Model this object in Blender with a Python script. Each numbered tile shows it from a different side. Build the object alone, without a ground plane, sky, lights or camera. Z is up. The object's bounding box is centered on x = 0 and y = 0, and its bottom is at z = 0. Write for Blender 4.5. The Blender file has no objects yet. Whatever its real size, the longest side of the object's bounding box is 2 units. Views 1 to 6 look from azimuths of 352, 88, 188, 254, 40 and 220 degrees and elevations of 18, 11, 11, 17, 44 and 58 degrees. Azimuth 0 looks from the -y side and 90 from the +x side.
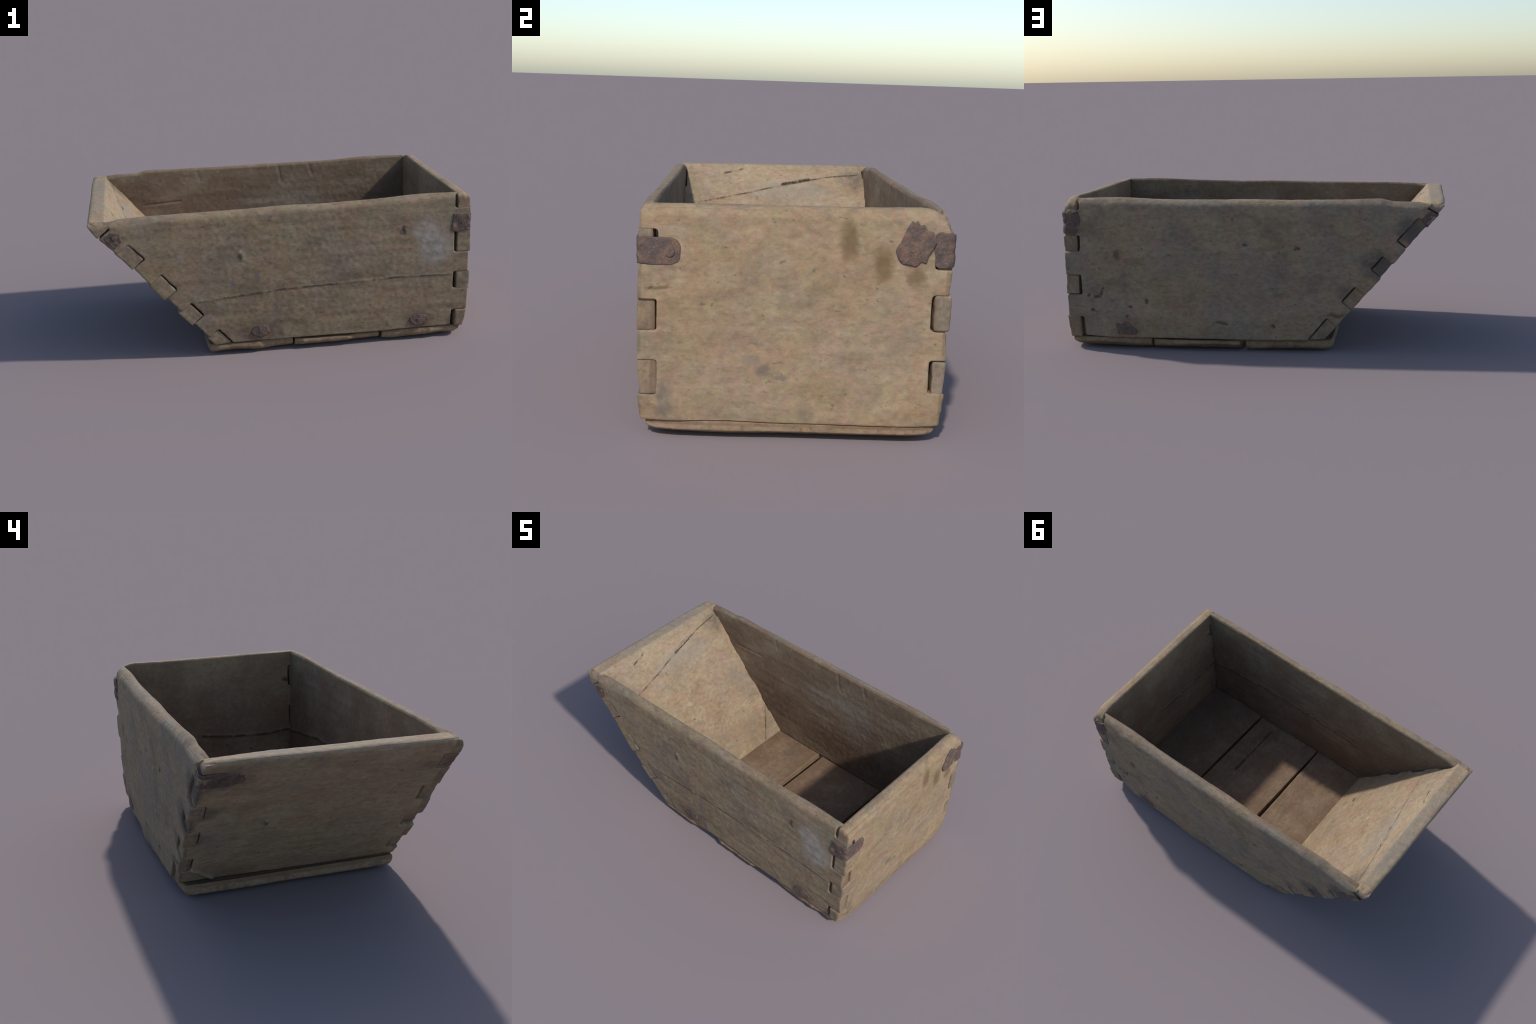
"""Weathered wooden trough with finger-jointed corners, one sloped end and iron corner straps."""
import math
import bpy
import bmesh
import numpy as np

VOX = 0.005
RNG = np.random.default_rng(7)
LAT = RNG.random((48, 48, 48)).astype(np.float32)


# ------------------------------------------------------------------ helpers
def noise(p):
    """Smooth value noise in [-1, 1] for an array of points."""
    i = np.floor(p).astype(np.int64)
    f = (p - i).astype(np.float32)
    f = f * f * (3 - 2 * f)
    i0, i1 = i % 48, (i + 1) % 48
    out = np.zeros(len(p), np.float32)
    for a in (0, 1):
        wx = f[:, 0] if a else 1 - f[:, 0]
        ix = i1[:, 0] if a else i0[:, 0]
        for b in (0, 1):
            wy = f[:, 1] if b else 1 - f[:, 1]
            iy = i1[:, 1] if b else i0[:, 1]
            for c in (0, 1):
                wz = f[:, 2] if c else 1 - f[:, 2]
                iz = i1[:, 2] if c else i0[:, 2]
                out += wx * wy * wz * LAT[ix, iy, iz]
    return out * 2 - 1


def seg_dist(q, pts):
    """Distance of 2D points q to the polyline pts."""
    best = np.full(len(q), 9.0)
    for a, b in zip(pts[:-1], pts[1:]):
        a, b = np.array(a, float), np.array(b, float)
        d = b - a
        h = np.clip(((q - a) @ d) / (d @ d), 0, 1)
        best = np.minimum(best, np.linalg.norm(q - a - h[:, None] * d, axis=1))
    return best


def curve(keys):
    """Piecewise-linear rule y(x) through a few control points."""
    xs, ys = zip(*sorted(keys))
    return lambda x: np.interp(x, xs, ys)


def solid(outline, thickness, voxel=VOX, smooth=2):
    """Extrude an outline, remesh it finely and soften its edges; returns (verts, mesh)."""
    bm = bmesh.new()
    low = [bm.verts.new((u, v, 0)) for u, v in outline]
    face = bm.faces.new(low)
    ext = bmesh.ops.extrude_face_region(bm, geom=[face])
    bmesh.ops.translate(bm, verts=[g for g in ext["geom"] if isinstance(g, bmesh.types.BMVert)], vec=(0, 0, thickness))
    bmesh.ops.recalc_face_normals(bm, faces=bm.faces)
    bmesh.ops.triangulate(bm, faces=bm.faces[:])
    raw = bpy.data.meshes.new("raw")
    bm.to_mesh(raw)
    bm.free()
    tmp = bpy.data.objects.new("raw", raw)
    bpy.context.scene.collection.objects.link(tmp)
    mod = tmp.modifiers.new("r", "REMESH")
    mod.mode, mod.voxel_size, mod.adaptivity = "VOXEL", voxel, 0.0
    dg = bpy.context.evaluated_depsgraph_get()
    me = bpy.data.meshes.new_from_object(tmp.evaluated_get(dg))
    bpy.data.objects.remove(tmp)
    bpy.data.meshes.remove(raw)
    n = len(me.vertices)
    co = np.empty(n * 3, np.float32)
    me.vertices.foreach_get("co", co)
    co = co.reshape(-1, 3).astype(np.float64)
    ed = np.empty(len(me.edges) * 2, np.int32)
    me.edges.foreach_get("vertices", ed)
    ed = ed.reshape(-1, 2)
    deg = np.bincount(ed.ravel(), minlength=n)[:, None]
    for _ in range(smooth):
        acc = np.stack([np.bincount(ed[:, 0], co[ed[:, 1], k], n) + np.bincount(ed[:, 1], co[ed[:, 0], k], n) for k in range(3)], 1)
        co = co * 0.45 + 0.55 * acc / np.maximum(deg, 1)
    return co, me


def round_corner(a, b, r):
    """Push depths a, b (below two faces) onto a rounded edge of radius r."""
    x, y = r - a, r - b
    m = np.maximum(x, y)
    length = np.hypot(x, y)
    on = (x > 0) & (y > 0)
    k = np.where(on, m / np.maximum(length, 1e-9), 1.0)
    return np.where(on, r - x * k, a), np.where(on, r - y * k, b)


def finish(name, me, co, parent, material, rough=(0.004, 0.0015, 0.0008), grain=(6, 35, 35), gouges=None, nominal=None):
    """Write mapped positions, push out relief along the normals, make the object."""
    me.vertices.foreach_set("co", co.astype(np.float32).ravel())
    me.update()
    nor = np.empty(len(co) * 3, np.float32)
    me.vertices.foreach_get("normal", nor)
    nor = nor.reshape(-1, 3)
    d = rough[0] * noise(co * 4.3 + 11) + rough[1] * noise(co * np.array(grain) + 5) + rough[2] * noise(co * 55 + 3)
    if gouges is not None:
        d = d - gouges(nominal, co)
    co = co + nor * d[:, None]
    co[:, 2] = np.maximum(co[:, 2], 0.0)
    me.vertices.foreach_set("co", co.astype(np.float32).ravel())
    if me.materials:
        me.materials.clear()
    me.materials.append(material)
    me.polygons.foreach_set("use_smooth", np.ones(len(me.polygons), bool))
    me.name = name
    me.update()
    ob = bpy.data.objects.new(name, me)
    bpy.context.scene.collection.objects.link(ob)
    ob.parent = parent
    return ob


# ------------------------------------------------------------------ material
class Nodes:
    def __init__(self, name):
        self.mat = bpy.data.materials.new(name)
        self.mat.use_nodes = True
        self.t = self.mat.node_tree
        self.t.nodes.clear()
        self.out = self.t.nodes.new("ShaderNodeOutputMaterial")
        self.bsdf = self.t.nodes.new("ShaderNodeBsdfPrincipled")
        self.t.links.new(self.bsdf.outputs[0], self.out.inputs[0])
        self.pos = self.t.nodes.new("ShaderNodeTexCoord").outputs["Object"]

    def link(self, a, b):
        if hasattr(a, "is_output"):
            self.t.links.new(a, b)
        else:
            b.default_value = a

    def math(self, op, a, b=0.0, clamp=False):
        n = self.t.nodes.new("ShaderNodeMath")
        n.operation, n.use_clamp = op, clamp
        self.link(a, n.inputs[0])
        self.link(b, n.inputs[1])
        return n.outputs[0]

    def vec(self, op, a, b=(0, 0, 0), out=0):
        n = self.t.nodes.new("ShaderNodeVectorMath")
        n.operation = op
        self.link(a, n.inputs[0])
        if op == "SCALE":
            self.link(b, n.inputs["Scale"])
        else:
            self.link(b, n.inputs[1])
        return n.outputs["Value" if op in ("DOT_PRODUCT", "LENGTH", "DISTANCE") else "Vector"]

    def noise(self, scale, detail=4, rough=0.6, stretch=(1, 1, 1), offset=0.0, col=False):
        v = self.vec("MULTIPLY", self.pos, stretch)
        if offset:
            v = self.vec("ADD", v, (offset, offset * 1.7, offset * 0.6))
        n = self.t.nodes.new("ShaderNodeTexNoise")
        n.inputs["Scale"].default_value = scale
        n.inputs["Detail"].default_value = detail
        n.inputs["Roughness"].default_value = rough
        self.link(v, n.inputs["Vector"])
        return n.outputs["Color" if col else "Fac"]

    def ramp(self, x, lo, hi, a=0.0, b=1.0):
        n = self.t.nodes.new("ShaderNodeMapRange")
        n.interpolation_type = "SMOOTHSTEP"
        self.link(x, n.inputs["Value"])
        for k, v in zip(("From Min", "From Max", "To Min", "To Max"), (lo, hi, a, b)):
            n.inputs[k].default_value = v
        return n.outputs["Result"]

    def mix(self, fac, a, b, mode="MIX"):
        n = self.t.nodes.new("ShaderNodeMix")
        n.data_type, n.blend_type = "RGBA", mode
        self.link(fac, n.inputs[0])
        for v, s in ((a, n.inputs[6]), (b, n.inputs[7])):
            self.link((*v, 1) if isinstance(v, tuple) else v, s)
        return n.outputs[2]

    def axis(self, k):
        n = self.t.nodes.new("ShaderNodeSeparateXYZ")
        self.link(self.pos, n.inputs[0])
        return n.outputs[k]

    def blob(self, p, centre, radii, soft=0.5):
        """1 inside an ellipsoid, fading to 0 outside."""
        q = self.vec("DIVIDE", self.vec("SUBTRACT", p, centre), radii)
        return self.ramp(self.vec("LENGTH", q), 1 + soft, 1 - soft)

    def line(self, p, a, b, width, normal):
        """1 on the segment a-b, 0 farther than width; tolerant along the face normal."""
        d = tuple(y - x for x, y in zip(a, b))
        dd = sum(x * x for x in d)
        q = self.vec("SUBTRACT", p, a)
        q = self.vec("SUBTRACT", q, self.vec("SCALE", normal, self.math("MULTIPLY", self.vec("DOT_PRODUCT", q, normal), 0.78)))
        h = self.math("DIVIDE", self.vec("DOT_PRODUCT", q, d), dd, True)
        s = self.t.nodes.new("ShaderNodeVectorMath")
        s.operation = "SCALE"
        s.inputs[0].default_value = d
        self.link(h, s.inputs["Scale"])
        return self.ramp(self.vec("LENGTH", self.vec("SUBTRACT", q, s.outputs[0])), width, width * 0.3)


TAN, PALE, GREY, BROWN, DARK = (0.238, 0.174, 0.112), (0.278, 0.215, 0.148), (0.200, 0.172, 0.144), (0.130, 0.092, 0.060), (0.060, 0.047, 0.036)


def wood(name, along, tint=(1, 1, 1), grey=0.4, spots=(), cracks=(), inside=None, seed=0.0, dirt=0.5, end_grain=None, face=(0, 1, 0)):
    """Weathered board. along: grain axis 0/1/2. spots: (centre, radii, colour, strength).
    cracks: (point, point, width). inside: (axis, lo, hi) marks the stained inner face."""
    m = Nodes(name)
    st = [1.0, 1.0, 1.0]
    st[along] = 0.30
    st = tuple(st)
    half = tuple(0.5 + 0.5 * q for q in st)
    big = m.noise(3.2, 3, 0.55, (1, 1, 1), 3.1 + seed)
    mid = m.noise(11, 5, 0.66, half, 7.7 + seed)
    grain = m.noise(55, 4, 0.65, st, 1.3 + seed)
    fine = m.noise(70, 3, 0.6, half, 9.2 + seed)
    col = m.mix(m.ramp(mid, 0.34, 0.66), TAN, PALE)
    col = m.mix(m.math("MULTIPLY", m.ramp(big, 0.42, 0.66), grey, True), col, GREY)
    col = m.mix(m.ramp(grain, 0.52, 0.76, 0, 0.40), col, BROWN)
    col = m.mix(m.ramp(fine, 0.54, 0.72, 0, 0.9 * dirt), col, BROWN)
    col = m.mix(m.ramp(fine, 0.44, 0.26, 0, 0.35), col, (0.34, 0.27, 0.18))
    patch = m.noise(6.5, 5, 0.68, half, 21 + seed)
    col = m.mix(m.ramp(patch, 0.51, 0.66, 0, dirt), col, (0.145, 0.115, 0.085))
    flecks = m.noise(42, 2, 0.5, half, 31 + seed)
    col = m.mix(m.ramp(flecks, 0.68, 0.76, 0, 0.5), col, DARK)
    tone = m.noise(48, 5, 0.7, half, 81 + seed)
    grit = m.ramp(tone, 0.32, 0.68, 0.88, 1.12)
    col = m.mix(1.0, col, m.vec("SCALE", (1.0, 1.0, 1.0), grit), "MULTIPLY")
    # blotchy hue: olive, pink and violet-grey clouds
    for sc, k, off in ((9, 0.20, 41), (38, 0.30, 51)):
        hue = m.vec("ADD", m.vec("SCALE", m.vec("SUBTRACT", m.noise(sc, 3, 0.6, offset=off + seed, col=True), (0.5, 0.5, 0.5)), k), (1, 1, 1))
        col = m.mix(1.0, col, hue, "MULTIPLY")
    wob = m.vec("SCALE", m.vec("SUBTRACT", m.noise(24, 3, 0.6, offset=2.0, col=True), (0.5, 0.5, 0.5)), 0.05)
    p = m.vec("ADD", m.pos, wob)
    if inside:
        ax, lo, hi = inside
        inn = m.ramp(m.axis(ax), lo, hi)
        blot = m.ramp(m.noise(4.5, 4, 0.6, offset=13 + seed), 0.36, 0.60)
        f = m.math("MULTIPLY", inn, m.math("ADD", m.math("MULTIPLY", blot, 0.55), 0.25))
        col = m.mix(f, col, (0.168, 0.110, 0.071))
        dust = m.math("MULTIPLY", inn, m.ramp(m.noise(45, 4, 0.7, offset=5 + seed), 0.52, 0.72, 0, 0.5))
        col = m.mix(dust, col, (0.27, 0.22, 0.17))
    col = m.mix(1.0, col, tint, "MULTIPLY")
    broken = m.ramp(m.noise(19, 3, 0.7, offset=61 + seed), 0.40, 0.60, 0.10, 0.85)
    cloud = m.ramp(m.noise(26, 4, 0.7, offset=71 + seed), 0.36, 0.60, 0.45, 1.0)
    if end_grain:
        ax, lo, hi = end_grain
        f = m.ramp(m.math("ABSOLUTE", m.axis(ax)), lo, hi)
        col = m.mix(m.math("MULTIPLY", f, m.math("MULTIPLY", cloud, 0.5)), col, (0.085, 0.070, 0.055))
    for c, r, k, s in spots:
        f = m.math("MULTIPLY", m.blob(p, c, r), s)
        if max(r) > 0.065:
            f = m.math("MULTIPLY", f, cloud)
        col = m.mix(f, col, k)
    wob2 = m.vec("SCALE", m.vec("SUBTRACT", m.noise(14, 3, 0.6, offset=4.0, col=True), (0.5, 0.5, 0.5)), 0.007)
    p2 = m.vec("ADD", m.pos, wob2)
    for a, b, w in cracks:
        col = m.mix(m.math("MULTIPLY", m.line(p2, a, b, w, face), broken), col, (0.05, 0.037, 0.028))
    m.link(col, m.bsdf.inputs["Base Color"])
    m.bsdf.inputs["Roughness"].default_value = 0.85
    m.bsdf.inputs["Specular IOR Level"].default_value = 0.25
    h = m.math("ADD", m.math("MULTIPLY", grain, 0.7), m.math("MULTIPLY", fine, 0.5))
    h = m.math("ADD", h, m.math("MULTIPLY", mid, 0.6))
    bp = m.t.nodes.new("ShaderNodeBump")
    bp.inputs["Strength"].default_value = 0.22
    bp.inputs["Distance"].default_value = 0.006
    m.link(h, bp.inputs["Height"])
    m.link(bp.outputs[0], m.bsdf.inputs["Normal"])
    return m.mat


def iron(name, base=(0.085, 0.060, 0.052), rust=(0.165, 0.095, 0.064)):
    m = Nodes(name)
    a = m.noise(28, 5, 0.7, offset=1.0)
    b = m.noise(90, 3, 0.6, offset=6.0)
    col = m.mix(m.ramp(a, 0.42, 0.68), base, rust)
    col = m.mix(m.ramp(b, 0.52, 0.72, 0, 0.6), col, (0.165, 0.13, 0.11))
    col = m.mix(m.ramp(m.noise(45, 3, 0.6, offset=3.0), 0.58, 0.74, 0, 0.7), col, (0.055, 0.042, 0.04))
    m.link(col, m.bsdf.inputs["Base Color"])
    m.bsdf.inputs["Roughness"].default_value = 0.8
    m.bsdf.inputs["Metallic"].default_value = 0.15
    bp = m.t.nodes.new("ShaderNodeBump")
    bp.inputs["Strength"].default_value = 0.6
    bp.inputs["Distance"].default_value = 0.005
    m.link(m.math("ADD", a, b), bp.inputs["Height"])
    m.link(bp.outputs[0], m.bsdf.inputs["Normal"])
    return m.mat


# ------------------------------------------------------------------ layout rules
TOP_SLOPE, COS, SIN = (-0.992, 0.78), 0.653, 0.757          # outer upper edge and direction of the sloped board
TH_SLOPE = 0.066
X_IN, X_OUT = 0.903, 0.984                                  # end board faces
FLOOR = 0.066
GAP = 0.0012                                                # play at the long side of a joint
SIDE_PLAY = [0.0010, -0.0060, 0.0002, -0.0050, -0.0020, 0.0014, -0.0060, 0.0000]   # play at finger flanks, varies
PROUD = [0.001, -0.003, 0.003, 0.000, -0.002, 0.002, 0.004, -0.001]

# joint heights: (from, to) where the SIDE WALL's finger runs through to the outside
FINGERS_END = {-1: [(0.155, 0.280), (0.380, 0.490), (0.610, 0.722)], 1: [(0.180, 0.296), (0.400, 0.522), (0.612, 0.735)]}
FINGERS_SLOPE = {-1: [(0.090, 0.205), (0.330, 0.450), (0.567, 0.668), (0.772, 0.885)], 1: [(0.075, 0.130), (0.300, 0.400), (0.500, 0.612), (0.728, 0.840)]}

_front_z = curve([(0.80, -0.520), (0.72, -0.523), (0.40, -0.524), (0.20, -0.520), (0.06, -0.510)])
_back_z = curve([(0.80, 0.524), (0.72, 0.530), (0.50, 0.535), (0.30, 0.533), (0.16, 0.531), (0.06, 0.524)])
_front_x = curve([(-0.95, -0.017), (-0.6, -0.013), (-0.3, -0.008), (0.0, -0.006), (0.4, -0.006), (0.8, -0.001), (1.0, 0.002)])        # the box is slightly out of square
_back_x = curve([(-0.95, -0.018), (-0.5, -0.012), (-0.1, 0.001), (0.3, 0.007), (0.75, 0.006), (0.9, -0.002), (1.0, -0.006)])


def corner_taper(x, z):
    """Walls are worn away toward the foot of the upright corners."""
    return 0.013 * np.clip((x - 0.78) / 0.2, 0, 1) * np.clip((0.24 - z) / 0.16, 0, 1)


outer_y = {-1: lambda z, x: _front_z(z) + _front_x(x) + corner_taper(x, z), 1: lambda z, x: _back_z(z) + _back_x(x) - corner_taper(x, z)}
_front_in, _back_in = curve([(0.80, -0.471), (0.40, -0.462), (0.07, -0.447)]), curve([(0.80, 0.465), (0.07, 0.470)])
inner_y = {-1: lambda z, x: _front_in(z) + 0.4 * _front_x(x), 1: lambda z, x: _back_in(z) + 0.011 * x}
top_z = {
    -1: curve([(-0.95, 0.768), (-0.90, 0.772), (-0.71, 0.783), (-0.36, 0.787), (0.0, 0.790), (0.36, 0.799), (0.74, 0.807), (0.95, 0.806)]),
    1: curve([(-0.95, 0.780), (-0.90, 0.783), (-0.73, 0.786), (-0.67, 0.800), (-0.33, 0.799), (-0.06, 0.796), (0.31, 0.799), (0.64, 0.807), (0.92, 0.808)]),
}
_end_z = curve([(0.80, 0.984), (0.56, 0.990), (0.30, 0.991), (0.12, 0.990), (0.06, 0.987)])
_end_in = curve([(0.80, 0.914), (0.40, 0.918), (0.06, 0.925)])


def end_x(z, y):
    low = np.clip((0.24 - z) / 0.16, 0, 1)
    return _end_z(z) - 0.022 * np.clip((np.abs(y) - 0.38) / 0.14, 0, 1) ** 2 * np.clip((0.20 - z) / 0.14, 0, 1) + 0.010 * low * np.clip((y - 0.05) / 0.3, 0, 1)


def slope_point(s, depth):
    return TOP_SLOPE[0] + COS * s + SIN * depth, TOP_SLOPE[1] - SIN * s + COS * depth


def side_wall(side, parent, material, gouges):
    nominal_top = 0.80
    pts = []
    # sloped edge, from the floor upwards
    d_in = TH_SLOPE + GAP
    pts.append((slope_point(1.0, d_in)[0], FLOOR))
    for k, (lo, hi) in enumerate(reversed(FINGERS_SLOPE[side])):
        f, g, o = SIDE_PLAY[k + side + 1], SIDE_PLAY[(k + 3) % 8], PROUD[(k + 3 * side) % 8]
        o -= (0.012 if side < 0 else 0.003) * (1 - lo)          # flush with the swollen sloped board
        pts += [slope_point(hi - f, d_in), slope_point(hi - f, o), slope_point(lo + g, o), slope_point(lo + g, d_in)]
    s_top = (TOP_SLOPE[1] + COS * d_in - nominal_top) / SIN
    pts.append((slope_point(s_top, d_in)[0], nominal_top))
    # right edge, from the rim downwards
    pts.append((X_IN - GAP, nominal_top))
    for k, (lo, hi) in enumerate(reversed(FINGERS_END[side])):
        f, g, o = SIDE_PLAY[(k + 2 + side) % 8], SIDE_PLAY[(k + 5 - side) % 8], PROUD[(k + 2 * side + 2) % 8]
        pts += [(X_IN - GAP, hi - f), (X_OUT + o, hi - f), (X_OUT + o, lo + g), (X_IN - GAP, lo + g)]
    pts.append((X_IN - GAP, FLOOR))
    T = 0.058
    co, me = solid(pts, T)
    u, v, w = co.T
    w = np.clip(w, 0, T)
    # rim rounding: broad on the outside, tight inside
    a, b = round_corner(w, nominal_top - v, 0.034 if side < 0 else 0.042)
    c, b2 = round_corner(T - a, b, 0.012)
    w2, v2 = T - c, nominal_top - b2
    blend = np.clip((v2 - 0.55) / 0.25, 0, 1)
    z = v2 + blend * (top_z[side](u) - nominal_top)
    # housed shoulders: the inner half of each shoulder runs on into the neighbouring board
    deep = np.clip((w2 / T - 0.40) / 0.2, 0, 1)
    u = u + 0.016 * deep * np.clip((u - 0.86) / 0.04, 0, 1) * np.clip((0.925 - u) / 0.015, 0, 1)
    d = (u - TOP_SLOPE[0]) * SIN + (z - TOP_SLOPE[1]) * COS
    f = 0.016 * deep * np.clip((0.11 - d) / 0.04, 0, 1) * np.clip((d - 0.045) / 0.015, 0, 1)
    u, z = u - SIN * f, z - COS * f
    yo = outer_y[side](z, u)
    y = yo + (inner_y[side](z, u) - yo) * w2 / T
    world = np.stack([u, y, z], 1)
    return finish("side_wall", me, world, parent, material, grain=(5, 30, 34), gouges=gouges, nominal=np.stack([u, v, w2 / T], 1))


def end_board(parent, material, gouges):
    top = 0.812
    pts = [(-0.512, FLOOR - 0.003)]
    # front edge upwards is walked last, so start along the bottom towards +y
    pts.append((0.515, FLOOR - 0.001))
    y1, yi = 0.526, 0.470
    for k, (lo, hi) in enumerate(FINGERS_END[1]):
        y1 = 0.526 + PROUD[k]
        pts += [(y1, lo), (yi - GAP, lo), (yi - GAP, hi), (y1, hi)]
    for k in range(7):
        t = k / 6 * math.pi / 2
        pts.append((0.516 - 0.095 * (1 - math.cos(t)), top - 0.065 * (1 - math.sin(t))))
    for k in range(5):
        t = k / 4 * math.pi / 2
        pts.append((-0.518 + 0.03 * (1 - math.sin(t)), top - 0.006 - 0.03 * (1 - math.cos(t))))
    y0, yj = -0.521, -0.457
    for lo, hi in reversed(FINGERS_END[-1]):
        pts += [(y0, hi), (yj + GAP, hi), (yj + GAP, lo), (y0, lo)]
    T = 0.080
    co, me = solid(pts, T)
    u, v, w = co.T
    w = np.clip(w, 0, T)
    rim = np.where(u > 0.42, top - 0.065 + 0.065 * np.sqrt(np.clip(1 - ((u - 0.421) / 0.097) ** 2, 0, 1)), top)
    a, b = round_corner(w, np.maximum(rim - v, 0), 0.045)
    c, b2 = round_corner(T - a, b, 0.014)
    w2 = T - c
    z = np.where(rim - v < 0.05, rim - b2, v)
    xo = end_x(z, u)
    x = xo + (_end_in(z) - xo) * w2 / T
    return finish("end_board", me, np.stack([x, u, z], 1), parent, material, grain=(30, 5, 34), gouges=gouges, nominal=np.stack([u, v, w2 / T], 1))


def sloped_board(parent, material, gouges):
    length = (TOP_SLOPE[1] - FLOOR) / SIN
    y0, y1, yj, yi = -0.521, 0.519, -0.457, 0.466
    pts = [(y0 + 0.048, 0.0), (y0 + 0.014, 0.013), (y0, 0.048)]
    for k, (lo, hi) in enumerate(FINGERS_SLOPE[-1]):
        slot = yj + (0.002, 0.011, 0.009, 0.003)[k]          # open slots beside the worn middle fingers
        pts += [(y0, lo), (slot, lo), (slot, hi), (y0, hi)]
    pts += [(y0 + 0.004, length), (y1 - 0.006, length)]
    for lo, hi in reversed(FINGERS_SLOPE[1]):
        pts += [(y1, hi), (yi - GAP, hi), (yi - GAP, lo), (y1, lo)]
    pts += [(y1, 0.048), (y1 - 0.014, 0.013), (y1 - 0.048, 0.0)]
    T = TH_SLOPE
    co, me = solid(pts, T)
    u, v, w = co.T
    w = np.clip(w, 0, T)
    a, b = round_corner(w, np.maximum(v, 0), 0.032)
    w2 = a
    # rim and foot are cut level: shear the ends along the board
    s = b + (COS / SIN) * w2 * (np.clip(1 - v / 0.09, 0, 1) + np.clip(1 - (length - v) / 0.05, 0, 1))
    # the board narrows slightly toward the foot with the walls
    x, z = TOP_SLOPE[0] + COS * s + SIN * w2, TOP_SLOPE[1] - SIN * s + COS * w2
    rim = 0.003 + curve([(-0.52, -0.010), (0.0, 0.0), (0.52, 0.006)])(u) * np.clip(1 - v / 0.3, 0, 1)
    y = np.where(u < 0, u * outer_y[-1](z, x) / -0.523, u * outer_y[1](z, x) / 0.527)
    # swollen and slightly twisted: stands farther out toward the front, and at the rim
    k = 1 - w2 / T
    out = k * np.interp(u, (-0.5, 0.5), (0.020, 0.004)) * np.interp(s, (0.0, 0.2, 0.55, 0.8, 0.95), (0.9, 1.0, 1.1, 1.0, 0.5))
    out = out + (1 - k) * 0.007
    x, z = x - SIN * out, z - COS * out * np.clip(s / 0.1, 0, 1)
    x = x - 0.010 * np.clip(1 - s / 0.25, 0, 1) * np.where(k > 0.5, 1, 0.55 + 0.9 * k * 0.5)
    return finish("sloped_board", me, np.stack([x, y, z + rim], 1), parent, material, grain=(30, 5, 30), gouges=gouges, nominal=np.stack([u, s, w2 / T], 1))


def bottom_plank(x0, x1, front, back, parent, material, seed, lip=0.0, gouges=None, tilt=0.0, T=0.063):
    """front / back: rule giving the y of the plank's ends over x."""
    co, me = solid([(x0, -0.5), (x1, -0.5), (x1, 0.5), (x0, 0.5)], T)
    u, v, w = co.T
    jag = 0.004 * noise(np.stack([u * 40, v * 3 + seed, w * 10], 1))
    t = np.clip(v + 0.5, 0, 1)
    y = front(u) * (1 - t) + back(u) * t + jag * (np.abs(v) * 2) ** 4
    # underside is worn: it curls up toward every outer edge
    e = np.minimum(y + 0.52, 0.53 - y)
    rise = (0.026 + 0.010 * noise(np.stack([u * 7 + seed, v * 2, v * 0], 1))) * np.clip(1 - e / 0.12, 0, 1) ** 2
    rise = np.maximum(rise, 0.030 * np.clip(1 - (0.985 - u) / 0.10, 0, 1) ** 2)
    rise = np.maximum(rise, 0.030 * np.clip(1 - (u + 0.437) / 0.08, 0, 1) ** 2)
    # corners of the outermost planks are worn round in plan
    far = np.clip((np.abs(y) - 0.38) / 0.13, 0, 1) ** 2
    u = u - 0.026 * far * np.clip((u - 0.80) / 0.18, 0, 1) + 0.012 * far * np.clip((-0.36 - u) / 0.07, 0, 1) + tilt * y
    k = w / T
    edge = np.clip((np.abs(v) - 0.455) / 0.045, 0, 1)
    y = y - np.sign(v) * 0.010 * edge * (2 * np.abs(k - 0.6)) ** 2.5
    z = rise * (1 - k) + T * k + lip * k * np.clip(1 - (u + 0.437) / 0.035, 0, 1)
    return finish("bottom_plank", me, np.stack([u, y, z], 1), parent, material, rough=(0.0025, 0.0012, 0.0008), grain=(34, 5, 30), gouges=gouges, nominal=np.stack([u, y, k], 1))


def strap(outline, corner, dir_a, dir_b, out_a, out_b, parent, material, thick=0.009, up=(0, 0, 1), name="iron_strap", bulge=0.0, rough=(0.001, 0.0018, 0.0016)):
    """Iron sheet bent round a corner. Outline in (a, v): a<0 lies along dir_a, a>0 along dir_b."""
    co, me = solid(outline, thick, voxel=0.003, smooth=3)
    a, v, w = co.T
    corner, dir_a, dir_b, out_a, out_b, up = (np.array(q, float) for q in (corner, dir_a, dir_b, out_a, out_b, up))
    R = 0.016
    m = np.clip((a + R) / (2 * R), 0, 1)                       # 0 on face A .. 1 on face B
    ang = m * math.pi / 2
    la, lb = np.maximum(-a - R, 0), np.maximum(a - R, 0)
    # centre of the bend sits R inside both faces
    cen = corner - out_a * R - out_b * R
    n = out_a[None] * np.cos(ang)[:, None] + out_b[None] * np.sin(ang)[:, None]
    p = cen + n * (R + w - 0.0065 + bulge * np.exp(-(a / 0.05) ** 2))[:, None] + dir_a * la[:, None] + dir_b * lb[:, None] + up * v[:, None]
    return finish(name, me, p, parent, material, rough=rough, grain=(25, 25, 25))


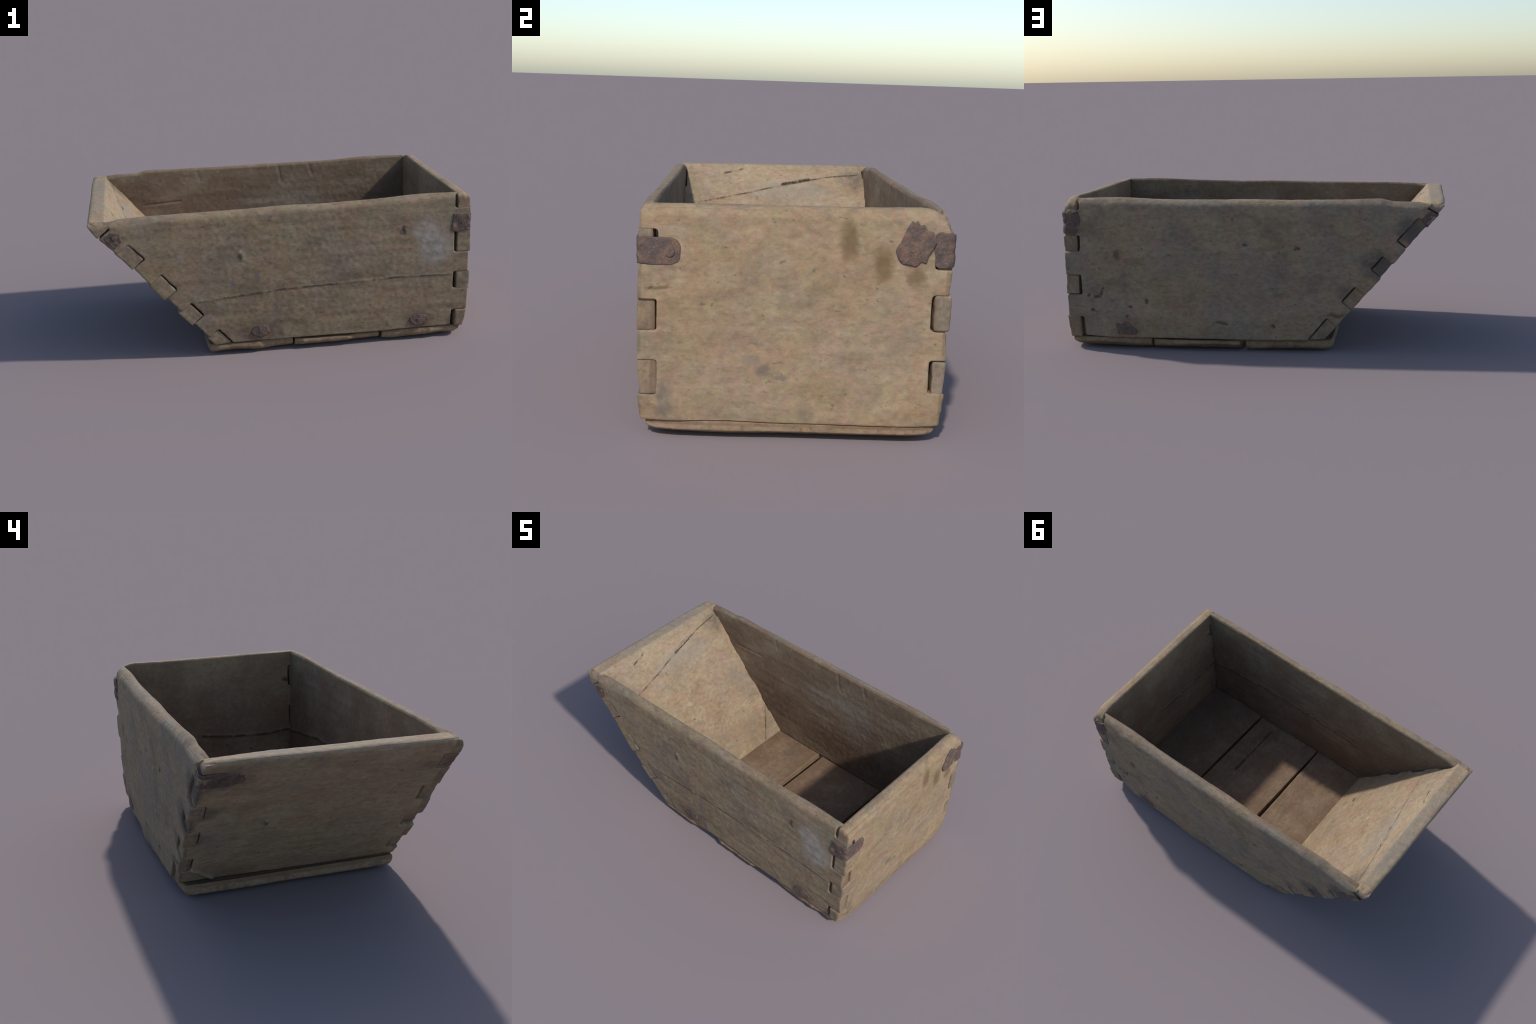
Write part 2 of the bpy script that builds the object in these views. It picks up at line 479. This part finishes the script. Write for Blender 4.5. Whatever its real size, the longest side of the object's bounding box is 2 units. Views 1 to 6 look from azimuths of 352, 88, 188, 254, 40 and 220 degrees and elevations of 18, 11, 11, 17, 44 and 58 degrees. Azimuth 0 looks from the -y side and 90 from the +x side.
def plate(outline, origin, du, dv, normal, parent, material, thick=0.008, name="iron_plate", fold=0.0):
    co, me = solid(outline, thick, voxel=0.003, smooth=3)
    o, du, dv, normal = (np.array(q, float) for q in (origin, du, dv, normal))
    dome = 0.003 * np.exp(-((co[:, 0] ** 2 + co[:, 1] ** 2) / 0.03 ** 2)) + fold * np.clip(co[:, 0] / 0.07, 0, 1) ** 2 * np.clip(co[:, 1] / 0.05 + 0.7, 0, 1)
    p = o + co[:, :1] * du + co[:, 1:2] * dv + (co[:, 2:3] - 0.003 + dome[:, None]) * normal
    return finish(name, me, p, parent, material, rough=(0.001, 0.0015, 0.0014), grain=(25, 25, 25))


def ring(rx, ry, n=18, wob=0.12, seed=0, power=2.0):
    out = []
    for k in range(n):
        t = 2 * math.pi * k / n
        w = 1 + wob * math.sin(2.3 * k + seed) * math.cos(1.1 * k + seed * 2)
        c, s = math.cos(t), math.sin(t)
        out.append((rx * w * math.copysign(abs(c) ** (2 / power), c), ry * w * math.copysign(abs(s) ** (2 / power), s)))
    return out


def nail(place, normal, parent, material, r=0.011):
    co, me = solid(ring(r, r, 24, 0.04), 0.005, voxel=0.0015, smooth=4)
    n = np.array(normal, float)
    n /= np.linalg.norm(n)
    a = np.cross(n, (0, 0.3, 1))
    a /= np.linalg.norm(a)
    b = np.cross(n, a)
    p = np.array(place) + co[:, :1] * a + co[:, 1:2] * b + co[:, 2:3] * n
    return finish("nail", me, p, parent, material, rough=(0, 0, 0.0006))


# ------------------------------------------------------------------ relief rules
def groove(q, pts, width, depth):
    return depth * np.exp(-(seg_dist(q, pts) / width) ** 2)


SEAM_FRONT = [(-0.482, 0.315), (-0.25, 0.336), (-0.014, 0.355), (0.265, 0.362), (0.577, 0.373), (0.90, 0.365)]
SEAM_FRONT_IN = [(0.902, 0.345), (0.461, 0.404), (0.078, 0.413), (-0.321, 0.383)]
SEAM_BACK = [(-0.766, 0.619), (-0.55, 0.612), (-0.332, 0.616)]
SEAM_END_IN = [(-0.46, 0.353), (-0.293, 0.336), (-0.1, 0.345), (0.064, 0.364)]
SPLIT_SLOPE = [(-0.40, 0.30), (-0.25, 0.262), (-0.164, 0.239), (0.028, 0.182), (0.171, 0.145), (0.30, 0.118), (0.44, 0.100)]
CHIP_SLOPE = [(0.440, 0.79), (0.40, 0.86), (0.322, 0.975)]


def outside(n, soft=0.25):
    return np.clip((0.5 - n[:, 2]) / soft + 0.5, 0, 1)


def front_gouges(n, co):
    q, o = n[:, :2], outside(n)
    d = o * groove(q, SEAM_FRONT, 0.005, 0.002)
    d += (1 - o) * groove(q, SEAM_FRONT_IN, 0.008, 0.006)
    for x, z, r, k in ((-0.237, 0.555, 0.014, 0.006), (0.628, 0.629, 0.010, 0.008), (-0.02, 0.105, 0.02, 0.004), (0.55, 0.11, 0.012, 0.004)):
        d += o * k * np.exp(-((q[:, 0] - x) ** 2 + ((q[:, 1] - z) * 0.7) ** 2) / r ** 2)
    return d


def back_gouges(n, co):
    q, o = n[:, :2], outside(n)
    d = o * groove(q, SEAM_BACK, 0.006, 0.0015)
    for x, z0, z1 in ((-0.37, 0.775, 0.722), (0.125, 0.79, 0.688), (0.316, 0.785, 0.72)):
        d += (1 - o) * groove(q, [(x, z0), (x + 0.018, z1)], 0.010, 0.0025)
    d += (1 - o) * groove(q, [(-0.70, 0.59), (-0.48, 0.602)], 0.006, 0.004)
    for x, z in ((0.866, 0.294), (0.846, 0.214), (0.641, 0.235), (0.553, 0.266), (-0.12, 0.144), (0.023, 0.568), (-0.25, 0.547), (0.70, 0.505)):
        d += o * 0.006 * np.exp(-((q[:, 0] - x) ** 2 + (q[:, 1] - z) ** 2) / 0.011 ** 2)
    d += o * groove(q, [(0.83, 0.285), (0.80, 0.29), (0.785, 0.33)], 0.009, 0.006)
    d += o * groove(q, [(0.175, 0.162), (0.125, 0.150)], 0.007, 0.005)
    return d


def end_gouges(n, co):
    q, o = n[:, :2], outside(n)
    d = (1 - o) * groove(q, SEAM_END_IN, 0.007, 0.006)
    d += o * groove(q, [(-0.488, 0.534), (-0.429, 0.536)], 0.006, 0.006)
    d += (1 - o) * groove(q, [(-0.45, 0.645), (-0.425, 0.652)], 0.011, 0.010)
    return d


def slope_gouges(n, co):
    q, o = n[:, :2], outside(n)
    i = 1 - o
    d = i * groove(q, SPLIT_SLOPE, 0.005, 0.002)
    d += i * groove(q, [(0.03, 0.180), (0.165, 0.146)], 0.008, 0.014)
    d += i * groove(q, CHIP_SLOPE, 0.008, 0.012)
    d += i * groove(q, [(-0.275, 0.115), (-0.18, 0.085)], 0.008, 0.003)
    d += i * 0.012 * np.exp(-((q[:, 0] + 0.232) ** 2 + (q[:, 1] - 0.813) ** 2) / 0.012 ** 2)
    d += i * 0.006 * np.exp(-((q[:, 0] + 0.086) ** 2 + (q[:, 1] - 0.600) ** 2) / 0.007 ** 2)
    d += o * groove(q, [(0.185, 0.475), (0.185, 0.51)], 0.008, 0.006)
    d += o * groove(q, [(-0.10, 0.729), (-0.04, 0.722)], 0.008, 0.004)
    d += o * groove(q, [(0.47, 0.83), (0.44, 0.85), (0.362, 0.935)], 0.008, 0.010)
    return d


# ------------------------------------------------------------------ build
root = bpy.data.objects.new("wooden_trough", None)
bpy.context.scene.collection.objects.link(root)
root["label"] = "weathered wooden trough with a sloped end and iron corner straps"
root["category"] = "wooden trough"

RUST = (0.115, 0.072, 0.055)
SOOT = (0.075, 0.068, 0.062)
CHALK = (0.31, 0.295, 0.28)
STAIN = (0.128, 0.082, 0.040)


def on_front(x, z):
    return (x, -0.522, z)


def lines3(pts, lift, w):
    p3 = [lift(*p) for p in pts]
    return [(a, b, w) for a, b in zip(p3[:-1], p3[1:])]


def slope3(y, s, depth=TH_SLOPE - 0.008):
    x, z = slope_point(s, depth)
    return (x, y, z)


front_mat = wood("front_wall_wood", 0, grey=0.5, seed=0.0, dirt=0.6, inside=(1, -0.482, -0.474), tint=(0.83, 0.805, 0.765),
    spots=[(on_front(0.80, 0.52), (0.085, 0.03, 0.085), CHALK, 0.55), (on_front(0.74, 0.62), (0.07, 0.03, 0.06), CHALK, 0.5),
           (on_front(-0.149, 0.13), (0.11, 0.03, 0.065), RUST, 0.85), (on_front(0.723, 0.117), (0.085, 0.03, 0.055), RUST, 0.8),
           (on_front(-0.888, 0.683), (0.06, 0.03, 0.06), RUST, 0.7), (on_front(-0.237, 0.575), (0.011, 0.03, 0.013), CHALK, 0.55),
           (on_front(-0.237, 0.545), (0.012, 0.03, 0.02), DARK, 0.7), (on_front(-0.554, 0.567), (0.014, 0.03, 0.012), CHALK, 0.35),
           (on_front(0.628, 0.632), (0.012, 0.03, 0.02), DARK, 0.9), (on_front(-0.15, 0.443), (0.014, 0.03, 0.022), (0.14, 0.10, 0.11), 0.8),
           (on_front(-0.279, 0.395), (0.02, 0.03, 0.02), (0.14, 0.11, 0.11), 0.7), (on_front(0.32, 0.665), (0.05, 0.03, 0.05), STAIN, 0.35),
           (on_front(-0.05, 0.26), (0.03, 0.03, 0.10), SOOT, 0.4), (on_front(-0.62, 0.40), (0.05, 0.05, 0.06), SOOT, 0.45)],
    cracks=lines3(SEAM_FRONT, lambda x, z: (x, outer_y[-1](z, x), z), 0.008) + lines3(SEAM_FRONT_IN, lambda x, z: (x, -0.458, z), 0.012))


INSTAIN = (0.105, 0.066, 0.043)


def on_back(x, z):
    return (x, 0.527, z)


back_spots = [(on_back(0.671, 0.119), (0.08, 0.03, 0.055), RUST, 0.6), (on_back(0.70, 0.51), (0.02, 0.03, 0.025), RUST, 0.9),
              ((-0.64, 0.517, 0.475), (0.075, 0.03, 0.07), SOOT, 0.85), ((-0.82, 0.513, 0.65), (0.07, 0.03, 0.06), SOOT, 0.75),
              (on_back(-0.50, 0.31), (0.05, 0.03, 0.05), SOOT, 0.5), (on_back(-0.44, 0.205), (0.05, 0.03, 0.012), DARK, 0.7),
              ((0.25, 0.466, 0.22), (0.36, 0.03, 0.14), INSTAIN, 0.95), ((-0.35, 0.460, 0.30), (0.18, 0.03, 0.13), INSTAIN, 0.85), ((-0.72, 0.456, 0.66), (0.14, 0.03, 0.09), INSTAIN, 0.7), ((0.15, 0.466, 0.55), (0.28, 0.03, 0.08), (0.25, 0.21, 0.17), 0.5), (on_back(0.95, 0.34), (0.045, 0.04, 0.05), SOOT, 0.55), (on_back(0.93, 0.67), (0.05, 0.03, 0.08), RUST, 0.6)]
for x, z in ((0.866, 0.294), (0.846, 0.214), (0.641, 0.235), (0.553, 0.266), (-0.12, 0.144), (0.023, 0.568), (-0.25, 0.547), (0.663, 0.177)):
    back_spots.append((on_back(x, z), (0.012, 0.03, 0.010), DARK, 0.85))
back_mat = wood("back_wall_wood", 0, grey=0.65, seed=4.0, dirt=0.5, inside=(1, 0.488, 0.480), tint=(0.885, 0.87, 0.84), spots=back_spots,
    cracks=lines3([(0.83, 0.285), (0.80, 0.29), (0.785, 0.33)], on_back, 0.012)
    + lines3([(0.175, 0.162), (0.125, 0.150)], on_back, 0.012)
)


def on_end(y, z):
    return (0.986, y, z)


end_mat = wood("end_board_wood", 1, face=(1, 0, 0), end_grain=(1, 0.505, 0.513), grey=0.3, seed=8.0, dirt=0.35, inside=(0, 0.928, 0.916), tint=(1.03, 0.975, 0.90),
    spots=[(on_end(0.18, 0.70), (0.030, 0.03, 0.062), STAIN, 0.8), (on_end(0.298, 0.612), (0.042, 0.03, 0.050), STAIN, 0.8), (on_end(0.29, 0.66), (0.020, 0.03, 0.035), STAIN, 0.6), (on_end(0.405, 0.588), (0.040, 0.03, 0.032), STAIN, 0.7),
           (on_end(-0.43, 0.13), (0.17, 0.03, 0.07), (0.135, 0.113, 0.09), 0.85), (on_end(0.05, 0.10), (0.35, 0.03, 0.035), (0.15, 0.125, 0.10), 0.5), (on_end(-0.097, 0.245), (0.04, 0.03, 0.025), (0.11, 0.09, 0.08), 0.6),
           (on_end(-0.139, 0.29), (0.05, 0.03, 0.02), (0.16, 0.13, 0.12), 0.45), (on_end(-0.036, 0.23), (0.03, 0.03, 0.01), (0.11, 0.09, 0.08), 0.6),
           (on_end(0.356, 0.345), (0.09, 0.03, 0.03), (0.18, 0.14, 0.11), 0.4), (on_end(0.40, 0.67), (0.09, 0.03, 0.08), RUST, 0.45), (on_end(-0.42, 0.60), (0.07, 0.03, 0.02), RUST, 0.4)],
    cracks=lines3(SEAM_END_IN, lambda y, z: (0.915, y, z), 0.010) + lines3([(-0.488, 0.534), (-0.429, 0.536)], lambda y, z: (0.986, y, z), 0.014)
    + [((0.917, -0.45, 0.645), (0.917, -0.425, 0.652), 0.018)])

slope_mat = wood("sloped_board_wood", 1, face=(SIN, 0, COS), end_grain=(1, 0.492, 0.502), grey=0.3, seed=12.0, dirt=0.35, tint=(1.11, 1.065, 1.0),
    spots=[(slope3(0.42, 0.12, 0), (0.10, 0.11, 0.07), SOOT, 0.7), (slope3(0.51, 0.22, 0.03), (0.06, 0.03, 0.06), SOOT, 0.8), (slope3(0.51, 0.45, 0.03), (0.05, 0.03, 0.05), SOOT, 0.8), (slope3(0.46, 0.36, 0), (0.04, 0.06, 0.05), SOOT, 0.6), (slope3(0.46, 0.56, 0), (0.04, 0.07, 0.045), SOOT, 0.6),
           (slope3(-0.46, 0.15, 0), (0.05, 0.10, 0.05), RUST, 0.5), (slope3(-0.06, 0.50), (0.013, 0.013, 0.013), (0.38, 0.31, 0.21), 0.7), (slope3(0.185, 0.49, 0), (0.02, 0.014, 0.02), DARK, 0.8),
           (slope3(0.42, -0.0), (0.05, 0.03, 0.02), SOOT, 0.5), (slope3(0.05, 0.02), (0.06, 0.40, 0.03), (0.19, 0.175, 0.15), 0.55), (slope3(0.1, 0.22), (0.07, 0.20, 0.06), (0.20, 0.185, 0.16), 0.5), (slope3(0.38, 0.55), (0.12, 0.08, 0.12), (0.19, 0.165, 0.14), 0.4), (slope3(0.3, 0.88), (0.09, 0.15, 0.09), (0.15, 0.11, 0.08), 0.45), (slope3(0.2, 0.82), (0.08, 0.16, 0.08), (0.22, 0.16, 0.11), 0.3)],
    cracks=lines3(SPLIT_SLOPE, slope3, 0.0065) + lines3([(0.03, 0.180), (0.165, 0.146)], lambda y, s: slope3(y, s, TH_SLOPE - 0.013), 0.010) * 2 + lines3(CHIP_SLOPE, lambda y, s: slope3(y, s, TH_SLOPE - 0.012), 0.010) * 2
    + lines3([(-0.275, 0.115), (-0.18, 0.085)], slope3, 0.008) + [(slope3(-0.238, 0.813), slope3(-0.226, 0.813), 0.016), (slope3(-0.086, 0.60), slope3(-0.084, 0.60), 0.010)])

plank_mat = wood("plank_wood", 1, face=(0, 0, 1), grey=0.2, seed=16.0, dirt=0.75, inside=(2, 0.046, 0.052), tint=(0.90, 0.82, 0.76),
    cracks=[((0.388, -0.39, 0.052), (0.390, -0.016, 0.052), 0.012)])
rust_mat = iron("rusty_iron")

side_wall(-1, root, front_mat, front_gouges)
side_wall(1, root, back_mat, back_gouges)
end_board(root, end_mat, end_gouges)
sloped_board(root, slope_mat, slope_gouges)

bottom_plank(-0.424, 0.033, curve([(-0.44, -0.500), (-0.36, -0.512), (-0.15, -0.513), (-0.115, -0.498), (0.05, -0.492)]), curve([(-0.44, 0.478), (-0.34, 0.495), (-0.05, 0.506), (0.05, 0.500)]), root, plank_mat, 1.0, lip=0.012)
bottom_plank(0.055, 0.519, curve([(0.05, -0.496), (0.10, -0.514), (0.34, -0.516), (0.395, -0.498), (0.53, -0.492)]), curve([(0.05, 0.512), (0.12, 0.524), (0.25, 0.530), (0.42, 0.526), (0.53, 0.508)]), root, plank_mat, 2.0, tilt=0.02, T=0.056,
             gouges=lambda n, co: np.where(n[:, 2] > 0.5, groove(n[:, :2], [(0.396, -0.40), (0.389, -0.016)], 0.007, 0.010), 0))
bottom_plank(0.531, 0.988, curve([(0.53, -0.496), (0.62, -0.506), (0.80, -0.508), (0.96, -0.496)]), curve([(0.53, 0.508), (0.615, 0.510), (0.64, 0.527), (0.84, 0.524), (0.96, 0.504)]), root, plank_mat, 3.0, tilt=0.02)

# corner straps
s1 = strap([(-0.104, -0.046), (-0.098, 0.050), (0.112, 0.047), (0.132, 0.039), (0.143, 0.020), (0.144, -0.020), (0.134, -0.038), (0.112, -0.048), (0.0, -0.044), (-0.08, -0.052)],
           (0.988, -0.523, 0.652), (-1, 0, 0), (0, 1, 0), (0, -1, 0), (1, 0, 0), root, rust_mat)
nail((0.943, -0.524, 0.655), (0, -1, 0), s1, rust_mat)
nail((0.991, -0.415, 0.650), (1, 0, 0), s1, rust_mat, 0.016)
s2 = strap([(-0.080, -0.03), (-0.085, 0.02), (-0.072, 0.062), (-0.03, 0.050), (0.02, 0.058), (0.05, 0.062), (0.068, 0.050), (0.074, 0.0), (0.070, -0.045), (0.045, -0.062), (0.0, -0.058), (-0.05, -0.066)],
           (0.983, 0.526, 0.680), (-1, 0, 0), (0, -1, 0), (0, 1, 0), (1, 0, 0), root, rust_mat, thick=0.009, bulge=0.007, rough=(0.002, 0.004, 0.003))
nail((0.935, 0.530, 0.675), (0, 1, 0), s2, rust_mat, 0.012)
p1 = plate([(-0.06, -0.005), (-0.048, 0.020), (-0.035, 0.045), (-0.024, 0.074), (-0.010, 0.098), (0.000, 0.090), (0.010, 0.099), (0.018, 0.080), (0.030, 0.086), (0.042, 0.066), (0.064, 0.064),
            (0.076, 0.030), (0.066, 0.002), (0.052, -0.020), (0.046, -0.046), (0.028, -0.042), (0.010, -0.060), (-0.012, -0.052), (-0.034, -0.050), (-0.050, -0.032)],
           (0.987, 0.392, 0.680), (0, 1, 0), (0, 0, 1), (1, 0, 0), root, rust_mat, thick=0.010, fold=0.008)
nail((0.994, 0.388, 0.680), (1, 0, 0), p1, rust_mat, 0.010)
n_out = (-SIN, 0, -COS)
up_s = (-COS, 0, SIN)
cx, cz = slope_point(0.145, -0.015)
y_s3 = float(outer_y[-1](cz, cx)) - 0.001
s3 = strap([(-0.060, 0.032), (-0.085, 0.0), (-0.065, -0.040), (0.0, -0.045), (0.115, -0.030), (0.130, 0.0), (0.115, 0.028), (0.0, 0.040)],
           (cx, y_s3, cz), (SIN, 0, COS), (0, 1, 0), (0, -1, 0), n_out, root, rust_mat, up=up_s)
nail((cx + SIN * 0.05, y_s3 - 0.002, cz + COS * 0.05), (0, -1, 0), s3, rust_mat, 0.013)
cx, cz = slope_point(0.105, -0.008)
y_s4 = float(outer_y[1](cz, cx)) + 0.001
s4 = strap([(-0.05, 0.03), (-0.055, -0.03), (0.0, -0.045), (0.10, -0.050), (0.19, -0.030), (0.18, 0.02), (0.10, 0.045), (0.0, 0.040)],
           (cx, y_s4, cz), (SIN, 0, COS), (0, -1, 0), (0, 1, 0), n_out, root, rust_mat, up=up_s, thick=0.007)
nail((cx - SIN * 0.003, 0.42, cz - COS * 0.003), n_out, s4, rust_mat)

# iron plates near the foot of the walls
p2 = plate([(-0.056, -0.035), (0.045, -0.03), (0.056, 0.028), (0.02, 0.038), (-0.02, 0.036), (-0.066, -0.015)], (0.671, float(outer_y[1](0.117, 0.671)) + 0.001, 0.117), (1, 0, 0), (0, 0, 1), (0, 1, 0), root, rust_mat)
nail((0.671, float(outer_y[1](0.117, 0.671)) + 0.003, 0.120), (0, 1, 0), p2, rust_mat, 0.010)
p3 = plate(ring(0.054, 0.031, n=26, wob=0.06, seed=1), (0.723, float(outer_y[-1](0.117, 0.723)) - 0.001, 0.117), (1, 0, 0), (0, 0, 1), (0, -1, 0), root, rust_mat, thick=0.006)
nail((0.715, float(outer_y[-1](0.117, 0.723)) - 0.003, 0.117), (0, -1, 0), p3, rust_mat, 0.010)
p4 = plate(ring(0.05, 0.036, n=26, wob=0.10, seed=3), (-0.145, float(outer_y[-1](0.128, -0.145)) - 0.0005, 0.128), (1, 0, 0), (0, 0, 1), (0, -1, 0), root, rust_mat, thick=0.0045)
